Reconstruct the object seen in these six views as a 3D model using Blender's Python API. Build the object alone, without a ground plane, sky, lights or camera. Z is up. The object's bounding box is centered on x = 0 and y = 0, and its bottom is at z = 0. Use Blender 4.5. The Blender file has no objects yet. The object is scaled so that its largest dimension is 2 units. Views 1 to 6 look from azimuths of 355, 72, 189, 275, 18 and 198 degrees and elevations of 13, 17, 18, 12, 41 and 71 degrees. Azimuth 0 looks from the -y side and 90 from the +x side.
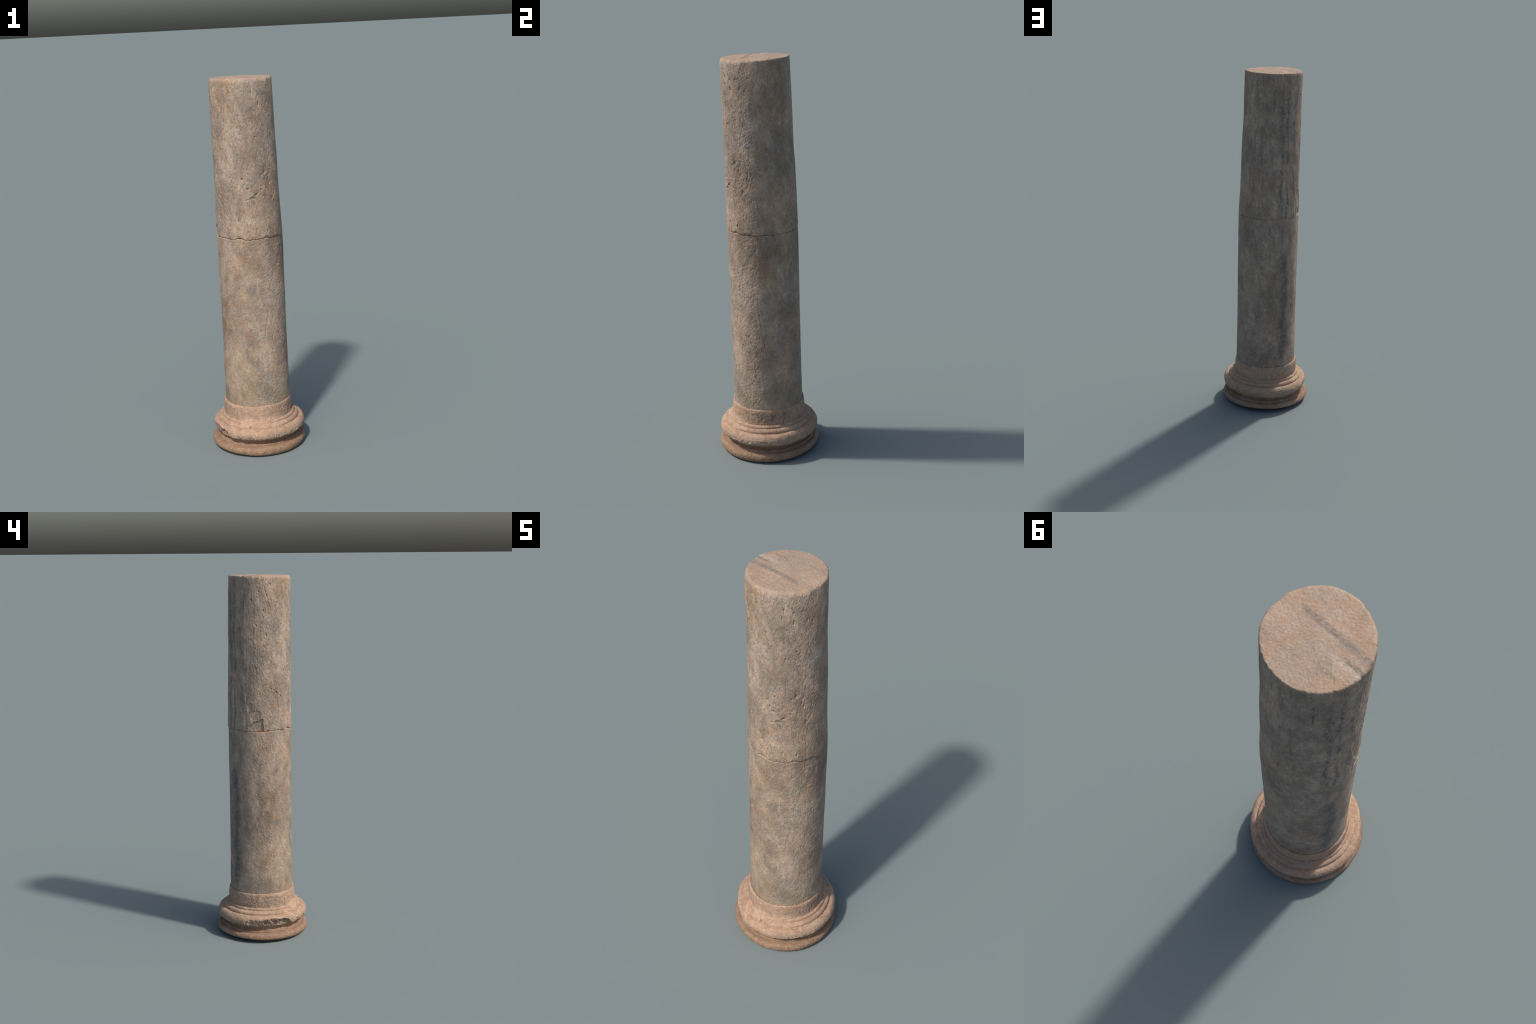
# Weathered antique stone column: two shaft drums standing on a moulded round base.
import bpy, math
import numpy as np

TAU = 2.0 * math.pi
NA = 840                      # divisions round the column
AZ = np.arange(NA) * TAU / NA # azimuth, 0 on +x, counter-clockwise
DEG = np.degrees(AZ)


# ------------------------------------------------------------------ noise
_rng = np.random.default_rng(41)
_perm = _rng.permutation(512)
_perm = np.concatenate([_perm, _perm, _perm])
_grad = _rng.normal(size=(512, 3))
_grad /= np.linalg.norm(_grad, axis=1)[:, None]


def perlin(x, y, z):
    xi, yi, zi = np.floor(x).astype(int), np.floor(y).astype(int), np.floor(z).astype(int)
    xf, yf, zf = x - xi, y - yi, z - zi
    f = lambda t: t * t * t * (t * (t * 6 - 15) + 10)
    u, v, w = f(xf), f(yf), f(zf)
    out = 0.0
    for dx in (0, 1):
        for dy in (0, 1):
            h2 = _perm[_perm[(xi + dx) & 511] + ((yi + dy) & 511)]
            for dz in (0, 1):
                g = _grad[_perm[h2 + ((zi + dz) & 511)]]
                d = g[..., 0] * (xf - dx) + g[..., 1] * (yf - dy) + g[..., 2] * (zf - dz)
                out = out + d * (u if dx else 1 - u) * (v if dy else 1 - v) * (w if dz else 1 - w)
    return out * 1.5


def fbm(P, size, octaves=3, stretch=(1, 1, 1), seed=0.0, gain=0.5):
    x, y, z = (P[i] / (size * stretch[i]) + seed * (1.7 + i) for i in range(3))
    out, a = 0.0, 1.0
    for _ in range(octaves):
        out = out + a * perlin(x, y, z)
        x, y, z, a = x * 2.03 + 11.3, y * 2.03 + 5.1, z * 2.03 + 7.7, a * gain
    return out


def smooth(e0, e1, x):
    t = np.clip((x - e0) / (e1 - e0), 0, 1)
    return t * t * (3 - 2 * t)


def wrap(a):
    """signed difference of angles in degrees"""
    return (a + 180.0) % 360.0 - 180.0


def sector(deg, a0, a1, soft):
    """1 inside the sector a0..a1 (degrees, counter-clockwise), 0 outside"""
    mid, half = (a0 + a1) / 2.0, (a1 - a0) / 2.0
    return 1.0 - smooth(half - soft, half + soft, np.abs(wrap(deg - mid)))


def spline(x, xs, ys):
    """smooth (Catmull-Rom) curve through hand-placed points"""
    xs, ys = np.asarray(xs, float), np.asarray(ys, float)
    m = np.gradient(ys, xs)
    x = np.clip(x, xs[0], xs[-1])
    i = np.clip(np.searchsorted(xs, x, side="right") - 1, 0, len(xs) - 2)
    h = xs[i + 1] - xs[i]
    t = (x - xs[i]) / h
    return ((2*t**3 - 3*t**2 + 1) * ys[i] + (t**3 - 2*t**2 + t) * h * m[i]
            + (-2*t**3 + 3*t**2) * ys[i + 1] + (t**3 - t**2) * h * m[i + 1])


def ring(deg, points):
    """closed curve over azimuth through (degree, value) points"""
    a = np.array([p[0] for p in points], float)
    v = np.array([p[1] for p in points], float)
    a = np.concatenate([a[-2:] - 360, a, a[:2] + 360])
    v = np.concatenate([v[-2:], v, v[:2]])
    return np.interp(deg, a, v)


# ------------------------------------------------------------------ shaft form
AXIS_Z = [.20, .35, .50, .65, .80, .95, 1.12, 1.20, 1.30, 1.40, 1.50, 1.60, 1.70, 1.80, 1.95, 2.05]
AXIS_X = [.0018, .0028, .0037, .0039, .0040, .0042, .0050, .0036, .0023, .0022, .0015, -.0003, -.0025, -.0033, -.0048, -.0052]
AXIS_Y = [.0030, .0029, .0035, .0045, .0057, .0072, .0078, .0082, .0082, .0080, .0075, .0067, .0067, .0063, .0050, .0045]
LOWER_R = ([.20, .35, .50, .65, .80, .95, 1.12, 1.20], [.1738, .1735, .1726, .1720, .1721, .1724, .1727, .1727])
UPPER_R = ([1.15, 1.20, 1.30, 1.40, 1.50, 1.60, 1.70, 1.80, 1.90, 2.0], [.1747, .1737, .1715, .1697, .1682, .1667, .1661, .1649, .1636, .1624])

# where the two drums meet: height of the break by azimuth
JOINT = [(0, 1.1700), (30, 1.1692), (60, 1.1722), (90, 1.1722), (105, 1.1748), (120, 1.1778), (140, 1.1772),
         (158, 1.1735), (175, 1.1742), (190, 1.1735), (206, 1.1752), (219, 1.1772), (230, 1.1725), (238, 1.1707),
         (242, 1.1775), (250, 1.1785), (256, 1.1710), (264, 1.1708), (273, 1.1718), (282, 1.1730), (293, 1.1765),
         (305, 1.1718), (318, 1.1725), (331, 1.1695), (346, 1.1712)]

# single pits of the upper drum: azimuth, height, half width, half height, depth
PITS = [(204.3, 1.9536, .005, .007, .005), (282.8, 1.9206, .004, .009, .004), (280.5, 1.8856, .003, .011, .0035),
        (243.9, 1.9259, .005, .009, .0035), (218.4, 1.8572, .004, .007, .004), (240.3, 1.8524, .003, .009, .0035),
        (258.5, 1.8103, .004, .007, .004), (323.6, 1.8549, .005, .006, .003), (298.2, 1.5169, .007, .012, .0055),
        (257.3, 1.4872, .006, .007, .005), (261.2, 1.4579, .004, .010, .0045), (266.1, 1.4361, .008, .005, .005),
        (281.6, 1.4062, .007, .007, .0055), (275.8, 1.3866, .009, .006, .0055), (290.8, 1.4298, .006, .005, .004),
        (270.4, 1.3852, .004, .008, .004), (216.9, 1.3803, .006, .008, .0045), (226.4, 1.3586, .004, .011, .003),
        (206.7, 1.4013, .004, .009, .003), (234.7, 1.4951, .005, .007, .0045), (247.9, 1.2705, .004, .009, .004),
        (182.6, 1.9153, .004, .007, .004), (191.8, 1.8152, .005, .009, .0045), (189.4, 1.7492, .003, .012, .003),
        (221.8, 1.7250, .005, .008, .004), (168.9, 1.8707, .006, .006, .004), (269.4, 1.5118, .003, .010, .0035),
        (5.4, 1.7596, .005, .010, .0035), (7.6, 1.6845, .003, .018, .002), (354.9, 1.4933, .004, .014, .003),
        (345.1, 1.4889, .007, .008, .0025), (285.0, 1.7000, .004, .006, .0035), (300.0, 1.7300, .005, .005, .003)]
_pit_rng = np.random.default_rng(7)
SMALL_PITS = [(a, h, w, w * k, w * .75) for a, h, w, k in zip(_pit_rng.uniform(172, 328, 64), _pit_rng.uniform(1.20, 1.96, 64),
                                                            _pit_rng.uniform(.0022, .0042, 64), _pit_rng.uniform(1.3, 3.4, 64))]
# thin cracks: list of (azimuth, height) way points, half width, depth
CRACKS = [([(193.4, 1.939), (197.2, 1.904), (200.0, 1.873), (201.4, 1.852), (206.8, 1.820)], .0022, .004),
          ([(102.0, 1.905), (102.2, 1.86), (102.4, 1.80), (102.4, 1.765)], .0016, .003),
          ([(264.0, 1.378), (275.0, 1.392), (286.0, 1.418)], .0042, .0026),
          ([(330.8, .86), (331.2, .779), (336.0, .66), (338.0, .62), (342.3, .558)], .0020, .0028),
          ([(205.0, 1.405), (216.0, 1.384), (228.0, 1.352)], .0040, .0016)]


def centre(z):
    return spline(z, AXIS_Z, AXIS_X), spline(z, AXIS_Z, AXIS_Y)


def dent(deg, z, a, h, wa, wh, depth):
    """soft hollow; wa in degrees, wh in metres"""
    return depth * np.exp(-(wrap(deg - a) / wa) ** 2 - ((z - h) / wh) ** 2)


def pit_field(deg, z, r):
    out = np.zeros_like(z)
    level = z.mean(1)
    for a, h, w, t, d in PITS + SMALL_PITS:
        rows = np.abs(level - h) < t * 1.3 + .006
        q = np.sqrt((np.radians(wrap(deg[rows] - a)) * r / w) ** 2 + ((z[rows] - h) / t) ** 2)
        out[rows] += d * (1 - smooth(.25, 1.25, q))
    return out


def crack_field(deg, z, r):
    out = np.zeros_like(z)
    a = np.radians(deg)
    P = (r * np.cos(a), r * np.sin(a), z)
    jx, jz = fbm(P, .014, 2, seed=51.0) * .0042, fbm(P, .014, 2, seed=52.0) * .0042
    fade = .45 + .8 * smooth(-.3, .3, fbm(P, .02, 2, seed=53.0))
    for pts, w, d in CRACKS:
        best = np.full_like(z, 9.0)
        for (a0, h0), (a1, h1) in zip(pts[:-1], pts[1:]):
            x, y = np.radians(wrap(deg - a0)) * r + jx, z - h0 + jz
            bx, by = math.radians(a1 - a0) * .17, h1 - h0
            t = np.clip((x * bx + y * by) / (bx * bx + by * by), 0, 1)
            best = np.minimum(best, np.hypot(x - t * bx, y - t * by))
        out = np.maximum(out, d * (1 - smooth(w * .2, w * 1.3, best)))
    return out * fade


def shaft_relief(deg, z, r, upper):
    """inward relief of the worn drum surface, in metres"""
    a = np.radians(deg)
    P = (r * np.cos(a), r * np.sin(a), z)
    s = np.radians(wrap(deg - 250)) * .17             # arc length, origin at the front left
    rough = np.maximum(sector(deg, 175, 333, 9), .30)  # weather side is rough, the rest is still dressed
    broad = fbm(P, .16, 3, (1, 1, 1.8), 1.0) * .0013 - .0008
    lumps = fbm(P, .040, 2, (1, 1, 1.5), 2.0) * .0007 * np.maximum(rough, .6)
    patchy = .45 + .9 * smooth(-.25, .35, fbm(P, .07, 2, (1, 1, 1.4), 2.5))
    grain = fbm(P, .0075, 3, (1, 1, 1.2), 3.0) * .00048 * rough * patchy
    out = broad + lumps + grain
    # slanting strokes of the mason's tool
    for (a0, a1, tilt, amp, sd) in ((288, 345, .62, .00045 if upper else .00038, 4.0), (165, 228, -.75, .00055, 5.0), (345, 375, 1.2, .0003, 6.0)):
        m = sector(deg, a0, a1, 10)
        q = (s * math.cos(tilt) + z * math.sin(tilt), -s * math.sin(tilt) + z * math.cos(tilt))
        stroke = perlin(q[0] / .030 + sd, q[1] / .0065, sd + 0 * z) + .6 * perlin(q[0] / .014 + sd, q[1] / .0036, sd + 9 + 0 * z)
        out += amp * stroke * m
    flakes = smooth(.10, .22, fbm(P, .055, 3, (1, 1, 2.2), 71.0)) * .0008 + smooth(.2, .28, fbm(P, .035, 3, (1, 1, 1.6), 72.0)) * .0005
    out += flakes * np.maximum(sector(deg, 165, 335, 12), .35)
    out -= .0004
    if upper:
        zone = smooth(1.30, 1.42, z) * (1 - smooth(1.52, 1.66, z)) * sector(deg, 235, 335, 18)
        wide = sector(deg, 172, 322, 12)
        small = fbm(P, .0085, 2, (1, 1, 2.3), 7.0)
        holes = smooth(.36, .66, small)
        out += holes * .0017 * np.maximum(wide * .75, zone * 1.3)
        out += fbm(P, .013, 2, (1, 1, 1.3), 8.0) * .0008 * zone
        out += pit_field(deg, z, r)
        # upright furrows of the veined back
        out += fbm(P, .012, 3, (1, 1, 7), 9.0) * .0008 * sector(deg, 40, 185, 15)
    else:
        small = fbm(P, .0095, 2, (1, 1, 1.2), 12.0)
        out += smooth(.40, .70, small) * .0017 * sector(deg, 178, 334, 5) * patchy
        out += fbm(P, .015, 2, (1, 1, .8), 13.0) * .0006 * sector(deg, 265, 334, 8)
        out += .0005 * sector(deg, 255, 332, 2.5) * smooth(.30, .40, z) * (1 - smooth(1.0, 1.15, z)) - .0002
    return out + crack_field(deg, z, r)


def lower_radius(deg, z):
    r = spline(z, *LOWER_R) + .0009 * np.cos(2 * np.radians(deg - 15))
    r = r - dent(deg, z, 177, .82, 7, .15, .0022) - dent(deg, z, 226, .32, 17, .11, .0055) - dent(deg, z, 232, .58, 13, .12, .0018)
    r = r + dent(deg, z, 316, .58, 22, .34, .0020)
    return r


def upper_radius(deg, z):
    lobe = smooth(1.22, 1.45, z) * .0017
    r = spline(z, *UPPER_R) + lobe * np.cos(2 * np.radians(deg - 85)) + .0013 * np.cos(2 * np.radians(deg - 137))
    r = r - dent(deg, z, 11, 1.75, 14, .08, .0022) - dent(deg, z, 190, 1.80, 10, .06, .0028)
    r = r + dent(deg, z, 222, 1.35, 22, .12, .0016)
    r = r - dent(deg, z, 353, 1.46, 14, .07, .0018) + dent(deg, z, 70, 1.32, 16, .06, .0012)
    r = r - dent(deg, z, 70, 1.56, 14, .04, .0012) - dent(deg, z, 200, 1.66, 9, .04, .0015)
    r = r + dent(deg, z, 96, 1.22, 30, .04, .0012)
    return r


def broken_wedge(deg, z):
    """piece knocked out of the upper drum just over the joint"""
    a = np.radians(deg)
    P = (.17 * np.cos(a), .17 * np.sin(a), z)
    deg = deg + 2.2 * fbm(P, .016, 3, seed=61.0)
    z = z + .004 * fbm(P, .016, 3, seed=62.0)
    top = 1.2061 + (deg - 165.4) * (1.2375 - 1.2061) / 22.0
    inside = smooth(160, 168, deg) * (1 - smooth(189.5, 191.5, deg))
    wedge = inside * (1 - smooth(-.0015, .0025, z - top)) * (.0030 + .0042 * smooth(168, 189, deg))
    rim = .10 * np.sin(np.radians(deg) * 31) + .12 * np.sin(z * 210 + 1)
    arc = np.hypot((deg - 177) / 12.0, (z - 1.255) / .040) + rim
    flake = (1 - smooth(.55, 1.05, arc)) * .0030
    arc2 = np.hypot((deg - 167) / 9.0, (z - 1.305) / .022) - rim
    return wedge + flake + (1 - smooth(.6, 1.0, arc2)) * .0014


# ------------------------------------------------------------------ mesh building
def add_mesh(name, verts, quads, tris, material, parent, normals_from=None):
    me = bpy.data.meshes.new(name)
    nq, nt = len(quads), len(tris)
    me.vertices.add(len(verts))
    me.vertices.foreach_set("co", np.asarray(verts, np.float32).ravel())
    loops = np.concatenate([np.asarray(quads, np.int32).ravel(), np.asarray(tris, np.int32).ravel()])
    me.loops.add(len(loops))
    me.loops.foreach_set("vertex_index", loops)
    starts = np.concatenate([np.arange(nq) * 4, nq * 4 + np.arange(nt) * 3]).astype(np.int32)
    me.polygons.add(nq + nt)
    me.polygons.foreach_set("loop_start", starts)
    me.update(calc_edges=True)
    me.validate()
    me.shade_smooth()
    if normals_from is not None:
        me.normals_split_custom_set_from_vertices(normals_from.astype(np.float32).tolist())
    me.materials.append(material)
    ob = bpy.data.objects.new(name, me)
    bpy.context.collection.objects.link(ob)
    ob.parent = parent
    return ob


def lathe(X, Y, Z):
    """grid rows (bottom to top) x NA; closed at both ends by a fan"""
    n = X.shape[0]
    verts = np.stack([X.ravel(), Y.ravel(), Z.ravel()], 1)
    i = np.arange(n - 1)[:, None] * NA
    j = np.arange(NA)[None, :]
    k = (j + 1) % NA
    quads = np.stack([i + j, i + k, i + NA + k, i + NA + j], -1).reshape(-1, 4)
    return verts, quads


def fan(verts, n_rows, low=True, high=True):
    tris, extra = [], []
    j = np.arange(NA)
    k = (j + 1) % NA
    base = len(verts)
    if low:
        extra.append(verts[:NA].mean(0)); c = base + len(extra) - 1
        tris.append(np.stack([np.full(NA, c), k, j], 1))
    if high:
        o = (n_rows - 1) * NA
        extra.append(verts[o:o + NA].mean(0)); c = base + len(extra) - 1
        tris.append(np.stack([np.full(NA, c), o + j, o + k], 1))
    return np.concatenate([verts, np.array(extra)]), np.concatenate(tris)


def build_lower_drum(material, parent):
    joint = ring(DEG, JOINT) + .0009 * perlin(np.cos(AZ) * 9, np.sin(AZ) * 9, 0 * AZ + 3) + .0007 * perlin(np.cos(AZ) * 27, np.sin(AZ) * 27, 0 * AZ + 6)
    rows = 500
    t = np.linspace(0, 1, rows)
    t = np.concatenate([t[:-1], 1 - (1 - t[-2]) * np.linspace(1, 0, 6)[1:]])
    deg = np.repeat(DEG[None], len(t), 0)
    z = .236 + t[:, None] * (joint[None] - .0006 - .236)
    r = lower_radius(deg, z) - shaft_relief(deg, z, .172, False)
    # worn arris under the joint, stronger where the break has crumbled
    drop = joint[None] - z
    wear = .0016 + .0022 * sector(deg, 236, 330, 15) + .0012 * perlin(np.cos(AZ) * 6, np.sin(AZ) * 6, 0 * AZ + 8)[None]
    wear = np.clip(wear, .0008, .006)
    r -= wear * (1 - smooth(0, .0055, drop)) ** 1.3
    cx, cy = centre(z)
    a = np.radians(deg)
    X, Y, Z = cx + r * np.cos(a), cy + r * np.sin(a), z
    # hidden bed of the joint
    inner = np.array([.985, .95, .5])[:, None]
    X = np.concatenate([X, cx[-1] + (r[-1] * np.cos(AZ)) * inner]); Y = np.concatenate([Y, cy[-1] + (r[-1] * np.sin(AZ)) * inner])
    Z = np.concatenate([Z, np.repeat(Z[-1:], 3, 0) - np.array([.0008, .0015, .0015])[:, None]])
    v, q = lathe(X, Y, Z)
    v, tri = fan(v, X.shape[0])
    return add_mesh("shaft_drum", v, q, tri, material, parent)


def build_upper_drum(material, parent):
    joint = ring(DEG, JOINT) + .0009 * perlin(np.cos(AZ) * 9, np.sin(AZ) * 9, 0 * AZ + 3) + .0007 * perlin(np.cos(AZ) * 27, np.sin(AZ) * 27, 0 * AZ + 6)
    rows = 450
    top_flat = ring(DEG, [(0, 1.9945), (45, 1.9952), (90, 1.9952), (135, 1.9952), (180, 1.9955), (225, 1.9960), (270, 1.9950), (300, 1.9930), (325, 1.9905), (345, 1.9925)])
    edge = ring(DEG, [(0, .0070), (60, .0055), (120, .006), (150, .009), (190, .012), (225, .015), (260, .014), (300, .013), (330, .010)])
    tall = edge * (1.0 + .7 * sector(DEG, 170, 330, 25))   # the arris is worn further down than in
    t = np.linspace(0, 1, rows)
    deg = np.repeat(DEG[None], rows, 0)
    z = joint[None] + .0006 + t[:, None] * ((top_flat - tall)[None] - joint[None] - .0006)
    r = upper_radius(deg, z) - shaft_relief(deg, z, .168, True) - broken_wedge(deg, z)
    rise = z - joint[None]
    wear = np.clip(.0012 + .0016 * sector(deg, 236, 256, 4) + .0016 * perlin(np.cos(AZ) * 5, np.sin(AZ) * 5, 0 * AZ + 15)[None], .0004, .005)
    r -= wear * (1 - smooth(0, .006, rise)) ** 1.2
    r -= (dent(deg, z, 246, 1.178, 6, .014, .0035) + dent(deg, z, 182, 1.185, 10, .02, .002))
    for ca, cw, ch, cd in ((200, 2.2, .007, .0035), (211, 3.5, .012, .0030), (229, 2.5, .009, .0040), (262, 3.0, .008, .0025), (272, 1.8, .012, .0030),
                           (296, 4.0, .007, .0040), (313, 2.2, .006, .0035), (322, 3.0, .008, .0030), (344, 5.0, .006, .0035), (120, 6, .006, .0025)):
        near = np.exp(-(wrap(deg - ca) / cw) ** 4 - (rise / ch) ** 4)
        r -= cd * near
    # chamfer chips on the top arris
    r -= dent(deg, z, 330, 2.00, 11, .06, .0030) + dent(deg, z, 303, 2.0, 9, .04, .0022) + dent(deg, z, 60, 2.0, 9, .03, .0018)
    cx, cy = centre(z)
    a = np.radians(deg)
    X, Y, Z = [cx + r * np.cos(a)], [cy + r * np.sin(a)], [z]
    # bed at the bottom
    inner = np.array([.5, .95, .985])[:, None]
    X.insert(0, cx[0] + r[0] * np.cos(AZ) * inner); Y.insert(0, cy[0] + r[0] * np.sin(AZ) * inner)
    Z.insert(0, np.repeat(z[:1], 3, 0) + np.array([.0015, .0015, .0008])[:, None])
    # rounded arris and top face
    rt, c0, c1 = r[-1], cx[-1], cy[-1]
    turn = np.linspace(0, math.pi / 2, 13)[1:, None]
    rr = rt[None] - edge[None] * (1 - np.cos(turn))
    zz = (top_flat - tall)[None] + tall[None] * np.sin(turn)
    k = np.linspace(1, 0, 92)[1:-1, None] ** .9
    rr = np.concatenate([rr, rr[-1:] * k])
    centre_z = 1.9985
    zz = np.concatenate([zz, centre_z + (top_flat[None] - centre_z) * k ** 2])
    px, py = rr * np.cos(AZ), rr * np.sin(AZ)
    P = (px, py, zz)
    w = smooth(0, .5, np.concatenate([np.linspace(.1, 1, 12), np.ones(90)]))[:, None]
    zz = zz + w * (fbm(P, .09, 2, seed=21.0) * .0012 + fbm(P, .008, 3, seed=22.0) * .0008)
    s = px * .452 + py * .892                       # across the bedding of the stone
    l = px * -.892 + py * .452
    zz = zz + w * .0005 * perlin(s / .018, l / .08, 0 * s + 4)
    zz = np.minimum(zz, 2.0)
    jag = fbm(P, .016, 3, seed=23.0) * .0016 * (1 - smooth(.90, .99, 1 - rr / rt[None] + .9))
    X.append(c0 + px + jag * np.cos(AZ)); Y.append(c1 + py + jag * np.sin(AZ)); Z.append(zz)
    X, Y, Z = np.concatenate(X), np.concatenate(Y), np.concatenate(Z)
    Z *= 1.0
    v, q = lathe(X, Y, Z)
    v, tri = fan(v, X.shape[0])
    v[:, 2] += np.where(v[:, 2] > 1.98, 2.0 - v[:, 2].max(), 0)
    return add_mesh("shaft_drum", v, q, tri, material, parent)


# ------------------------------------------------------------------ base form
# section of the base, foot to rim: (radius, height)
PROFILE = [(.225, .0000), (.238, .0008), (.2462, .0050), (.2520, .0130), (.2549, .0230), (.2546, .0310), (.2520, .0390), (.2470, .0445),
           (.2400, .0478), (.2340, .0485), (.2300, .0483), (.2282, .0492), (.2278, .0530), (.2270, .0575), (.2250, .0598), (.2200, .0606),
           (.2135, .0635), (.2070, .0690), (.2050, .0750), (.2075, .0810), (.2180, .0878), (.2320, .0900),
           (.2405, .0914), (.2452, .0955), (.2488, .1030), (.2502, .1110), (.2495, .1205), (.2460, .1305), (.2400, .1390), (.2310, .1450),
           (.2225, .1470), (.2200, .1472), (.2185, .1490), (.2178, .1540), (.2140, .1600), (.2075, .1640), (.2025, .1655), (.1998, .1672),
           (.1988, .1715), (.1955, .1770), (.1905, .1792), (.1878, .1806), (.1866, .1850), (.1860, .1950), (.1855, .2100), (.1845, .2250),
           (.1835, .2380), (.1825, .2480), (.1800, .2555), (.1768, .2575), (.1730, .2555), (.1690, .2480)]
BREAKS = dict(foot=11, scotia=21, torus=31)        # indices of PROFILE where the mouldings part


def build_base(material, parent):
    pr = np.array(PROFILE)
    seg = np.hypot(*np.diff(pr, axis=0).T)
    s = np.concatenate([[0], np.cumsum(seg)])
    rows = 300
    cuts = [s[BREAKS[k]] for k in ("foot", "scotia", "torus")]
    t = np.linspace(0, s[-1], rows)
    marks = [int(np.argmin(np.abs(t - c))) for c in cuts]
    r0, z0 = spline(t, s, pr[:, 0]), spline(t, s, pr[:, 1])
    deg = np.repeat(DEG[None], rows, 0)
    r = np.repeat(r0[:, None], NA, 1)
    z = np.repeat(z0[:, None], NA, 1)
    a = np.radians(deg)
    nr, nz = np.gradient(z0), -np.gradient(r0)
    ln = np.hypot(nr, nz); nr, nz = (nr / ln)[:, None], (nz / ln)[:, None]
    P = (r * np.cos(a), r * np.sin(a), z)
    r = r * 1.0035
    # worn foot: the underside does not sit level
    lift = .0078 - .0076 * np.cos(a - math.radians(300))
    z = z + lift * (1 - smooth(0, .032, z))
    # wavering of the hand-cut mouldings
    z = z + (.0016 * np.sin(a + .6) + .0012 * np.sin(2 * a + 2.0)) * smooth(.10, .14, z) * (1 - smooth(.20, .24, z))
    # worn front: the steps between collar and torus are rubbed down to one hollow flare
    flare = np.interp(z, [.147, .155, .165, .175, .190, .210], [.2215, .2135, .2040, .1965, .1890, .1850])
    worn = sector(deg, 238, 292, 16) * smooth(.149, .154, z) * (1 - smooth(.196, .208, z))
    r = r + (flare - r) * worn * .85
    # collar: drum sits off centre, rim slightly uneven
    collar = smooth(.17, .20, z)
    r = r + collar * (.0008 * np.cos(a) + .0030 * np.sin(a))
    z = z + smooth(.235, .25, z) * (.0022 * perlin(np.cos(a) * 2.2, np.sin(a) * 2.2, 0 * a + 5) + .0022 * perlin(np.cos(a) * 8, np.sin(a) * 8, 0 * a + 7))
    r = r + (1 - collar) * smooth(.08, .09, z) * .0030 * np.cos(a - .05)
    d = fbm(P, .10, 3, seed=31.0) * .0014 + fbm(P, .026, 3, seed=32.0) * .0010 + fbm(P, .007, 3, seed=33.0) * .0005
    # coarse pitted faces: collar sides, torus belly, foot
    coarse = collar * np.maximum(sector(deg, 150, 250, 20), sector(deg, 290, 370, 12)) * (1 - smooth(.235, .25, z))
    belly = smooth(.088, .098, z) * (1 - smooth(.118, .128, z))
    foot = 1 - smooth(.030, .036, z)
    d += (fbm(P, .010, 2, seed=34.0) * .0012 + smooth(.3, .6, fbm(P, .012, 2, seed=35.0)) * .0014) * np.clip(coarse + belly * .8 + foot * .6, 0, 1)
    # turned lines on the steps
    d += .0005 * perlin(z / .004, 3 * np.cos(a), 3 * np.sin(a)) * smooth(.14, .15, z) * (1 - smooth(.175, .18, z))
    # crisp quirks between the mouldings where they are not rubbed away
    keep = 1 - sector(deg, 236, 294, 18)
    zp = z0[:, None]
    d += keep * (.0026 * np.exp(-((zp - .1475) / .0018) ** 2) + .0016 * np.exp(-((zp - .1668) / .0018) ** 2) + .0022 * np.exp(-((zp - .1805) / .0020) ** 2))
    r, z = r - d * nr, z - d * nz
    # nibbles along the lower lip of the torus
    lip = smooth(.080, .086, z) * (1 - smooth(.100, .112, z)) * smooth(.222, .232, r)
    for aa, w, dep in ((300, 4, .004), (288, 3, .003), (325, 5, .003), (342, 6, .0035), (150, 6, .003), (20, 5, .0025)):
        z = z + lip * dent(deg, 0, aa, 0, w, 1, dep)
    # long scar struck off the torus: a slanting flat face, and a deeper bite at its end
    on = (z > .083) & (r > .222)
    ragged = fbm(P, .012, 3, seed=37.0)
    inside = sector(deg + 2.5 * ragged, 167, 212, 2.5)
    shift = deg + 3.0 * ragged
    face = .2462 - .30 * np.clip(.137 - z, 0, .1) - .005 * smooth(185, 187, shift) - .003 * smooth(195, 196.5, shift) + .003 * smooth(203, 204.5, shift)
    face = face + .0016 * fbm(P, .016, 3, seed=36.0) + .0022 * smooth(-.05, .1, fbm(P, .022, 2, seed=39.0))
    depth = np.where(on, np.clip(r - face, 0, .05), 0) * inside
    r = r - depth
    shift = deg + 3.0 * ragged
    roof = .131 - .0012 * np.abs(wrap(shift - 214)) - .0020 * np.clip(wrap(shift - 218), 0, 9)
    bite = smooth(207.5, 210, shift) * (1 - smooth(223, 228, shift)) * (1 - smooth(-.002, .003, z - roof))
    r = np.where(on, r - np.clip(r - .2275 + .004 * ragged, 0, .03) * bite, r)
    # smaller losses along the belly of the torus
    r = r - np.where(on, 1, 0) * smooth(.086, .092, z) * (1 - smooth(.110, .122, z)) * .0035 * smooth(.18, .42, fbm(P, .030, 3, seed=38.0))
    z = np.maximum(z, 0)
    X, Y, Z = r * np.cos(a), r * np.sin(a), z
    Z = Z - Z.min()
    v, q = lathe(X, Y, Z)
    v, tri = fan(v, rows)
    # normals of the whole body, so that the mouldings part without a visible seam
    e1 = np.roll(np.stack([X, Y, Z], -1), -1, 1) - np.roll(np.stack([X, Y, Z], -1), 1, 1)
    e2 = np.gradient(np.stack([X, Y, Z], -1), axis=0)
    nrm = np.cross(e1, e2); nrm /= np.linalg.norm(nrm, axis=-1, keepdims=True) + 1e-12
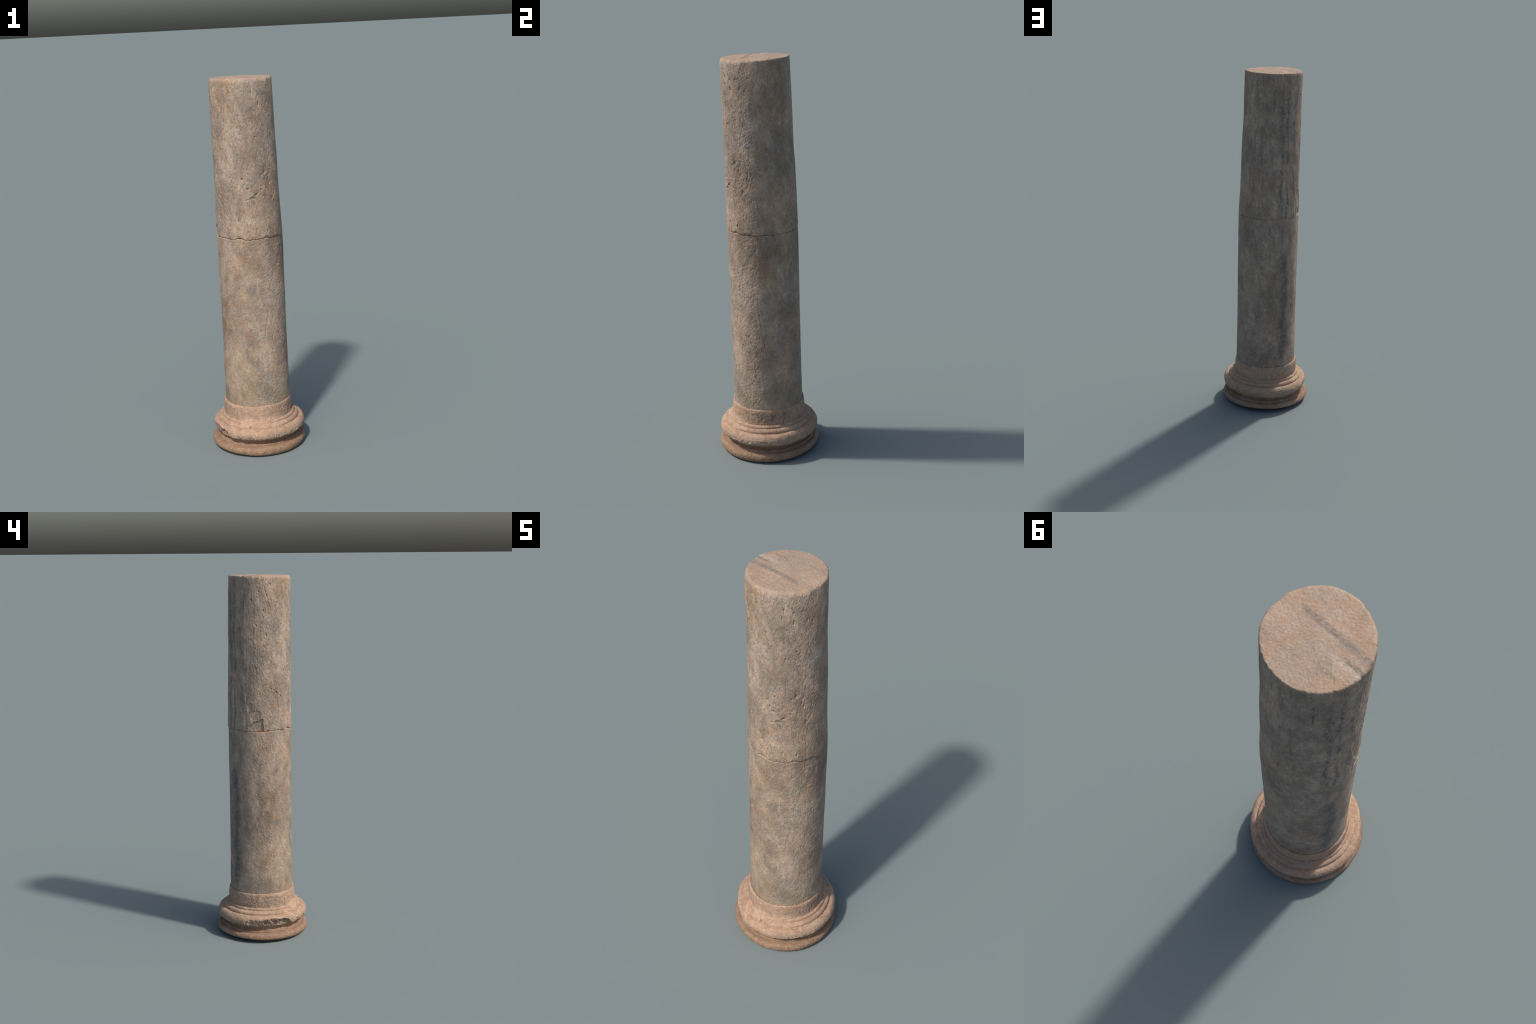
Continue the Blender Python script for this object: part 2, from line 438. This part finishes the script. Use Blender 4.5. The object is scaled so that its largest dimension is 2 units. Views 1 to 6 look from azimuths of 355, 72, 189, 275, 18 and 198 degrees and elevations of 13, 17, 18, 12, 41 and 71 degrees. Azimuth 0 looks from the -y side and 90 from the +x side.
    nrm = nrm.reshape(-1, 3)
    bounds = [0] + marks + [rows - 1]
    for name, lo, hi in zip(("foot_moulding", "scotia_groove", "torus_moulding", "base_collar"), bounds[:-1], bounds[1:]):
        vs = v[lo * NA:(hi + 1) * NA]
        n = hi - lo + 1
        qq = q[:(n - 1) * NA]
        nn = nrm[lo * NA:(hi + 1) * NA]
        tt = np.zeros((0, 3), int)
        if lo == 0:
            vs, tt = fan(vs, n, True, False)
            nn = np.concatenate([nn, [[0, 0, -1]]])
        if hi == rows - 1:
            vs, tt = fan(vs, n, False, True)
            nn = np.concatenate([nn, [[0, 0, 1]]])
        add_mesh(name, vs, qq, tt, material, parent, nn)


# ------------------------------------------------------------------ materials
class Graph:
    def __init__(self, name):
        self.mat = bpy.data.materials.new(name)
        self.mat.use_nodes = True
        self.nt = self.mat.node_tree
        self.nt.nodes.clear()
        self.out = self.nt.nodes.new("ShaderNodeOutputMaterial")
        self.bsdf = self.nt.nodes.new("ShaderNodeBsdfPrincipled")
        self.nt.links.new(self.bsdf.outputs[0], self.out.inputs[0])
        self.co = self.nt.nodes.new("ShaderNodeTexCoord").outputs["Object"]
        x = self.nt.nodes.new("ShaderNodeSeparateXYZ")
        self.nt.links.new(self.co, x.inputs[0])
        self.x, self.y, self.z = x.outputs

    def put(self, sock, v):
        if isinstance(v, bpy.types.NodeSocket):
            self.nt.links.new(v, sock)
        else:
            sock.default_value = v

    def math(self, op, a, b=0.0, c=0.0, clamp=False):
        n = self.nt.nodes.new("ShaderNodeMath"); n.operation = op; n.use_clamp = clamp
        for s, v in zip(n.inputs, (a, b, c)):
            self.put(s, v)
        return n.outputs[0]

    def step(self, v, e0, e1, lo=0.0, hi=1.0):
        n = self.nt.nodes.new("ShaderNodeMapRange"); n.interpolation_type = "SMOOTHSTEP"
        for s, q in zip(n.inputs[:5], (v, e0, e1, lo, hi)):
            self.put(s, q)
        return n.outputs[0]

    def vmath(self, op, a, b):
        n = self.nt.nodes.new("ShaderNodeVectorMath"); n.operation = op
        self.put(n.inputs[0], a); self.put(n.inputs[1], b)
        return n.outputs["Value"] if op in ("LENGTH", "DOT_PRODUCT", "DISTANCE") else n.outputs["Vector"]

    def noise(self, size, stretch=(1, 1, 1), detail=3.0, rough=.55, shift=0.0, distort=0.0, vec=None):
        m = self.nt.nodes.new("ShaderNodeMapping")
        self.put(m.inputs["Vector"], self.co if vec is None else vec)
        m.inputs["Location"].default_value = (shift * 1.3, shift * .7, shift * 1.9)
        m.inputs["Scale"].default_value = tuple(1.0 / (size * k) for k in stretch)
        n = self.nt.nodes.new("ShaderNodeTexNoise")
        self.nt.links.new(m.outputs[0], n.inputs["Vector"])
        n.inputs["Scale"].default_value = 1.0; n.inputs["Detail"].default_value = detail
        n.inputs["Roughness"].default_value = rough; n.inputs["Distortion"].default_value = distort
        return n.outputs[0]

    def mix(self, fac, a, b, kind="MIX"):
        n = self.nt.nodes.new("ShaderNodeMix"); n.data_type = "RGBA"; n.blend_type = kind
        self.put(n.inputs["Factor"], fac)
        for s, v in ((n.inputs[6], a), (n.inputs[7], b)):
            self.put(s, v if isinstance(v, bpy.types.NodeSocket) else (*v, 1.0))
        return n.outputs[2]

    def blob(self, az, z, r, w, h, soft=.5):
        """soft spot on the surface at azimuth az (degrees) and height z"""
        p = (r * math.cos(math.radians(az)), r * math.sin(math.radians(az)), z)
        d = self.vmath("MULTIPLY", self.vmath("SUBTRACT", self.co, p), (1 / w, 1 / w, 1 / h))
        return self.step(self.vmath("LENGTH", d, (0, 0, 0)), 1.0, soft)

    def facing(self, az, c0, c1):
        """1 where the azimuth lies near az: cosine of the angle passes c0..c1"""
        ln = self.math("SQRT", self.math("ADD", self.math("MULTIPLY", self.x, self.x), self.math("MULTIPLY_ADD", self.y, self.y, 1e-6)))
        dt = self.math("ADD", self.math("MULTIPLY", self.x, math.cos(math.radians(az))), self.math("MULTIPLY", self.y, math.sin(math.radians(az))))
        return self.step(self.math("DIVIDE", dt, ln), c0, c1)

    def mul(self, *v):
        out = v[0]
        for q in v[1:]:
            out = self.math("MULTIPLY", out, q)
        return out

    def finish(self, colour, height, strength=.5, distance=.002, rough=.85):
        self.nt.links.new(colour, self.bsdf.inputs["Base Color"])
        b = self.nt.nodes.new("ShaderNodeBump")
        b.inputs["Strength"].default_value = strength; b.inputs["Distance"].default_value = distance
        self.nt.links.new(height, b.inputs["Height"])
        self.nt.links.new(b.outputs[0], self.bsdf.inputs["Normal"])
        self.bsdf.inputs["Roughness"].default_value = rough
        self.bsdf.inputs["Specular IOR Level"].default_value = .25
        return self.mat


def shaft_material():
    g = Graph("veined_grey_beige_marble")
    grey, warm = (.330, .265, .217), (.392, .288, .213)
    col = g.mix(g.step(g.noise(.13, (1, 1, 2.2), 4, .6, 1.0), .38, .62), grey, warm)
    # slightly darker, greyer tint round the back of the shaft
    back = g.math("MULTIPLY", g.facing(112, .10, .75), g.step(g.noise(.09, (1, 1, 3), 4, .6, 2.0), .30, .60, .55, 1.0))
    notop = g.step(g.z, 1.984, 1.992, 1.0, 0.0)
    col = g.mix(g.mul(back, notop, .75), col, (.318, .254, .207))
    # ochre weathering
    ochre = g.mul(g.step(g.noise(.030, (1, 1, 1.7), 5, .65, 3.0), .48, .66), g.step(g.noise(.16, (1, 1, 1.5), 3, .5, 4.0), .38, .58))
    col = g.mix(g.mul(ochre, g.math("SUBTRACT", 1.0, g.mul(back, .55)), .62), col, (.450, .265, .150))
    flush = g.step(g.noise(.011, (1, 1, 1.5), 4, .6, 45.0), .53, .66)
    col = g.mix(g.mul(flush, g.math("SUBTRACT", 1.0, g.mul(back, .7)), .42), col, (.455, .285, .185))
    # pale crystalline specks and small patches
    col = g.mix(g.mul(g.step(g.noise(.012, (1, 1, 1.3), 4, .6, 5.0), .54, .72), .55), col, (.500, .430, .345))
    col = g.mix(g.mul(g.step(g.noise(.060, (1, 1, 1.4), 4, .6, 6.0), .58, .72), .40), col, (.480, .415, .335))
    # straw-coloured crust on the lower front, olive towards the base
    straw = g.mul(g.facing(249, .80, .985), g.step(g.z, 1.15, .92), g.step(g.noise(.060, (1, 1, 1.6), 4, .6, 7.0), .40, .62))
    col = g.mix(g.mul(straw, .42), col, (.440, .340, .220))
    olive = g.mul(g.step(g.z, .46, .30), g.facing(280, -.3, .4), g.step(g.noise(.07, detail=4, shift=8.0), .36, .58))
    col = g.mix(g.mul(olive, .55), col, (.310, .255, .178))
    # brown bloom on the left of the lower drum
    brown = g.mul(g.blob(194, .80, .17, .085, .27, .2), g.step(g.noise(.04, (1, 1, 2), 4, .6, 9.0), .35, .6))
    col = g.mix(g.mul(brown, .70), col, (.245, .172, .120))
    col = g.mix(g.mul(g.blob(350, 1.07, .17, .05, .09, .2), .5), col, (.260, .170, .105))
    # umber and grey clouds on the upper drum
    for az, z, w, h, c in ((318, 1.86, .060, .060, (.255, .180, .125)), (345, 1.55, .060, .14, (.245, .190, .150)), (175, 1.50, .050, .16, (.215, .185, .165)),
                           (262, 1.33, .060, .030, (.400, .258, .165)), (280, 1.86, .050, .018, (.400, .275, .165)), (215, 1.62, .040, .05, (.365, .255, .185)),
                           (200, .98, .050, .08, (.270, .215, .175)), (160, .60, .040, .14, (.235, .195, .168)), (232, .95, .025, .20, (.400, .285, .195))):
        col = g.mix(g.mul(g.blob(az, z, .168, w, h, .0), g.step(g.noise(.035, (1, 1, 1.6), 4, .6, 54.0), .34, .62), .65), col, c)
    # dull grey shadows of dirt
    col = g.mix(g.mul(g.step(g.noise(.10, (1, 1, 1.2), 5, .65, 10.0), .56, .74), .45), col, (.215, .190, .165))
    for az, z, w, h in ((310, 1.905, .045, .03), (318, 1.84, .035, .03), (294, .43, .06, .035), (266, .90, .03, .03)):
        col = g.mix(g.mul(g.blob(az, z, .17, w, h, .1), .45), col, (.190, .170, .150))
    # mottling of the weathered skin, three sizes
    for size, amt, sh in ((.150, .20, 30.0), (.050, .15, 31.0), (.017, .11, 32.0), (.005, .16, 33.0)):
        v = g.step(g.noise(size, (1, 1, 1.6), 3, .6, sh), .32, .68, 1.0 - amt, 1.0 + amt * .75)
        t = g.nt.nodes.new("ShaderNodeCombineXYZ")
        for q in t.inputs:
            g.put(q, v)
        col = g.mix(1.0, col, t.outputs[0], "MULTIPLY")
    weather = g.math("MULTIPLY_ADD", g.facing(250, -.15, .30), .7, .3)
    # dark upright specks (dirt held in pores)
    spot = g.mul(g.step(g.noise(.0085, (1, 1, 2.0), 2, .5, 11.0), .56, .65), g.step(g.noise(.10, detail=3, shift=12.0), .40, .60))
    col = g.mix(g.mul(spot, g.step(g.z, 1.13, 1.19, .35, 1.0), notop, weather, .62), col, (.150, .128, .110))
    dash = g.mul(g.step(g.noise(.0060, (1, 1, 3.2), 2, .5, 41.0), .57, .66), g.step(g.noise(.07, (1, 1, 1.5), 3, .5, 42.0), .42, .58), g.step(g.z, 1.12, 1.20, .25, 1.0), notop, weather)
    col = g.mix(g.mul(dash, .55), col, (.170, .140, .118))
    for a, z, w, t, d in PITS + SMALL_PITS[:44]:
        col = g.mix(g.mul(g.blob(a, z, .168, w * 1.15, t * 1.1, .35), .60), col, (.145, .122, .104))
    # dark blue-grey veins: upright beds in the stone, wavering
    wob = g.math("MULTIPLY", g.math("SUBTRACT", g.noise(.11, (1, 1, 1.4), 4, .6, 13.0), .5), .060)
    bed = g.math("ADD", g.math("ADD", g.math("MULTIPLY", g.x, .452), g.math("MULTIPLY", g.y, .892)), wob)
    left = g.math("MULTIPLY", g.x, -1.0)
    dark = (.122, .117, .114)
    for off, half, lo, hi, s0, s1, patch, amt in ((-.030, .018, 1.17, 2.1, .02, .08, .38, .75), (.012, .018, 1.17, 1.90, .08, .12, .40, 1.0),
                                                  (.064, .011, 1.17, 2.1, .0, .05, .32, 1.0), (.094, .014, 1.17, 1.9, -.05, .04, .37, .95),
                                                  (.060, .033, .30, .97, .0, .05, .24, 1.0), (.085, .010, .85, 1.16, .0, .04, .36, .65),
                                                  (.118, .006, .26, 1.05, .0, .03, .44, .55), (.030, .014, .35, .62, .06, .10, .42, .5),
                                                  (.028, .008, .95, 1.12, .08, .12, .40, .7), (.155, .012, 1.17, 1.95, -.12, -.08, .42, .45)):
        m = g.step(g.math("ABSOLUTE", g.math("SUBTRACT", bed, off)), half * 1.15, half * .1)
        m = g.mul(m, g.step(g.z, lo - .03, lo + .03), g.step(g.z, hi + .05, hi - .05), g.step(left, s0, s1))
        m = g.mul(m, g.step(g.noise(.030, (1, 1, 2.4), 4, .65, 14.0 + off * 90), patch, patch + .24), g.step(g.noise(.012, (1, 1, 1.6), 4, .7, 27.0), .36, .60, .30, 1.0), amt)
        col = g.mix(m, col, dark)
    # bed lines seen on the top face
    top = g.step(g.z, 1.980, 1.990)
    fine = g.math("ADD", g.math("ADD", g.math("MULTIPLY", g.x, .452), g.math("MULTIPLY", g.y, .892)),
                  g.math("MULTIPLY", g.math("SUBTRACT", g.noise(.05, detail=4, shift=15.0), .5), .012))
    col = g.mix(g.mul(top, .55), col, (.390, .285, .208))
    col = g.mix(g.mul(top, g.step(g.noise(.05, detail=5, rough=.65, shift=16.0), .45, .65), .6), col, (.385, .245, .160))
    col = g.mix(g.mul(top, g.step(g.noise(.010, detail=4, rough=.6, shift=17.0), .52, .68), .55), col, (.470, .385, .305))
    col = g.mix(g.mul(top, g.step(g.noise(.007, detail=4, rough=.65, shift=53.0), .54, .68), .45), col, (.190, .150, .122))
    m1 = g.mul(top, g.step(g.math("ABSOLUTE", g.math("ADD", fine, .036)), .017, .002), g.step(left, -.075, -.05))
    m2 = g.mul(top, g.step(g.math("ABSOLUTE", g.math("SUBTRACT", fine, .004)), .011, .002), g.step(left, .07, .10))
    speck = g.step(g.noise(.013, (1, 1, 1), 4, .7, 18.0), .36, .60, .30, 1.0)
    col = g.mix(g.mul(m1, speck, .85), col, (.185, .160, .142))
    col = g.mix(g.mul(m2, speck, .85), col, (.175, .155, .142))
    pale = g.mul(top, g.step(g.math("ABSOLUTE", g.math("SUBTRACT", fine, .020)), .013, .004), g.step(left, -.02, .08))
    col = g.mix(g.mul(pale, g.step(g.noise(.02, detail=4, shift=52.0), .40, .60), .55), col, (.52, .435, .355))
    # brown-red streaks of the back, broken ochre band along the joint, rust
    streak = g.mul(g.facing(70, .90, .985), g.step(g.z, 1.15, 1.25), g.step(g.noise(.016, (1, 1, 6), 4, .6, 19.0), .50, .66), notop)
    col = g.mix(g.mul(streak, .55), col, (.190, .130, .095))
    seam = g.step(g.math("ABSOLUTE", g.math("SUBTRACT", g.z, 1.1735)), .0075, .003)
    seam = g.mul(seam, g.step(g.noise(.03, detail=3, shift=20.0), .46, .60))
    col = g.mix(g.mul(seam, .70), col, (.420, .270, .150))
    for az, z, w, h in ((357.4, .316, .016, .014), (347, .428, .009, .012), (347, .398, .006, .008), (196, 1.64, .018, .016), (296, .90, .012, .008)):
        col = g.mix(g.mul(g.blob(az, z, .172, w, h, .45), g.step(g.noise(.012, detail=3, shift=21.0), .35, .5), .8), col, (.340, .180, .065))
    h = g.math("ADD", g.noise(.0045, (1, 1, 1.3), 4, .6, 22.0), g.math("MULTIPLY", g.noise(.014, (1, 1, 1.5), 4, .6, 23.0), 1.2))
    return g.finish(col, h, .55, .0020, .86)


def base_material():
    g = Graph("pinkish_beige_limestone")
    col = g.mix(g.step(g.noise(.09, (1, 1, .8), 4, .6, 1.0), .36, .64), (.412, .272, .186), (.448, .312, .220))
    col = g.mix(g.mul(g.step(g.noise(.030, (1, 1, .6), 5, .65, 2.0), .46, .66), .55), col, (.345, .203, .125))
    # foot is browner
    col = g.mix(g.mul(g.step(g.z, .086, .060), .80), col, (.262, .163, .104))
    # grey weathered crust on the rough faces: collar sides, belly of the torus
    crust = g.step(g.noise(.018, (1, 1, 1.2), 5, .7, 3.0), .38, .54)
    collar = g.mul(g.step(g.z, .176, .190), g.step(g.z, .250, .232))
    sides = g.math("MAXIMUM", g.facing(192, .62, .95), g.facing(338, .62, .92), clamp=True)
    col = g.mix(g.mul(crust, collar, sides, .80), col, (.300, .228, .182))
    belly = g.mul(g.step(g.z, .082, .094), g.step(g.z, .132, .116))
    col = g.mix(g.mul(g.step(g.noise(.014, detail=5, rough=.7, shift=4.0), .40, .58), belly, .75), col, (.365, .285, .218))
    foot = g.step(g.z, .036, .024)
    col = g.mix(g.mul(g.step(g.noise(.012, (1, 1, .8), 5, .7, 5.0), .50, .66), foot, .5), col, (.290, .205, .140))
    for size, amt, sh in ((.040, .12, 31.0), (.013, .12, 32.0), (.005, .14, 33.0)):
        v = g.step(g.noise(size, (1, 1, .7), 3, .6, sh), .32, .68, 1.0 - amt, 1.0 + amt * .75)
        t = g.nt.nodes.new("ShaderNodeCombineXYZ")
        for q in t.inputs:
            g.put(q, v)
        col = g.mix(1.0, col, t.outputs[0], "MULTIPLY")
    # red-brown stains on the collar, right side
    red = g.mul(collar, g.facing(345, .80, .96), g.step(g.noise(.022, (1, 1, 1.3), 4, .65, 6.0), .50, .62))
    col = g.mix(g.mul(red, .75), col, (.230, .110, .062))
    col = g.mix(g.mul(g.step(g.noise(.016, detail=3, shift=7.0), .66, .74), .55), col, (.320, .160, .105))
    # fine red veins running down at the front left
    wob = g.math("MULTIPLY", g.math("SUBTRACT", g.noise(.02, detail=3, shift=8.0), .5), .012)
    for az in (228, 236, 200, 212):
        side = g.math("ADD", g.math("ADD", g.math("MULTIPLY", g.x, -math.sin(math.radians(az))), g.math("MULTIPLY", g.y, math.cos(math.radians(az)))), wob)
        line = g.mul(g.step(g.math("ABSOLUTE", side), .0028, .0008), g.facing(az, .6, .8), g.step(g.z, .145, .16), g.step(g.z, .25, .235), g.step(g.noise(.018, detail=2, shift=9.0), .38, .5))
        col = g.mix(g.mul(line, .5), col, (.300, .130, .095))
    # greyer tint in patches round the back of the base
    col = g.mix(g.mul(g.facing(95, .2, .8), g.step(g.noise(.06, detail=4, shift=10.0), .4, .62), .45), col, (.390, .300, .235))
    # pale powder
    col = g.mix(g.mul(g.step(g.noise(.010, detail=4, rough=.6, shift=11.0), .55, .72), .40), col, (.520, .395, .290))
    # the fresh break in the torus: purplish, red and grey blocks
    scar = g.mul(g.blob(196, .115, .240, .075, .030, .75), g.step(g.z, .140, .134), g.step(g.z, .084, .090))
    scar_col = g.mix(g.step(g.noise(.022, detail=2, shift=12.0), .46, .52), (.270, .180, .150), (.225, .150, .135))
    scar_col = g.mix(g.mul(g.step(g.noise(.012, detail=4, shift=13.0), .55, .62), .8), scar_col, (.430, .240, .165))
    ln = g.vmath("LENGTH", g.vmath("MULTIPLY", g.co, (1, 1, 0)), (0, 0, 0))
    col = g.mix(g.mul(scar, g.step(ln, .2480, .2455), .85), col, scar_col)
    col = g.mix(g.mul(g.blob(216, .108, .222, .022, .030, .6), .7), col, (.270, .205, .150))
    # rust spot
    col = g.mix(g.mul(g.blob(253, .158, .215, .0125, .010, .25), g.step(g.noise(.007, detail=2, shift=51.0), .38, .50), .95), col, (.230, .075, .022))
    h = g.math("ADD", g.noise(.0045, detail=4, rough=.6, shift=14.0), g.math("MULTIPLY", g.noise(.016, (1, 1, .6), 4, .6, 15.0), 1.2))
    return g.finish(col, h, .45, .0018, .86)


# ------------------------------------------------------------------ assembly
column = bpy.data.objects.new("stone_column", None)
bpy.context.collection.objects.link(column)
column["label"] = "weathered antique stone column of two drums on a moulded round base"
column["category"] = "stone column"

marble = shaft_material()
limestone = base_material()
build_lower_drum(marble, column)
build_upper_drum(marble, column)
build_base(limestone, column)
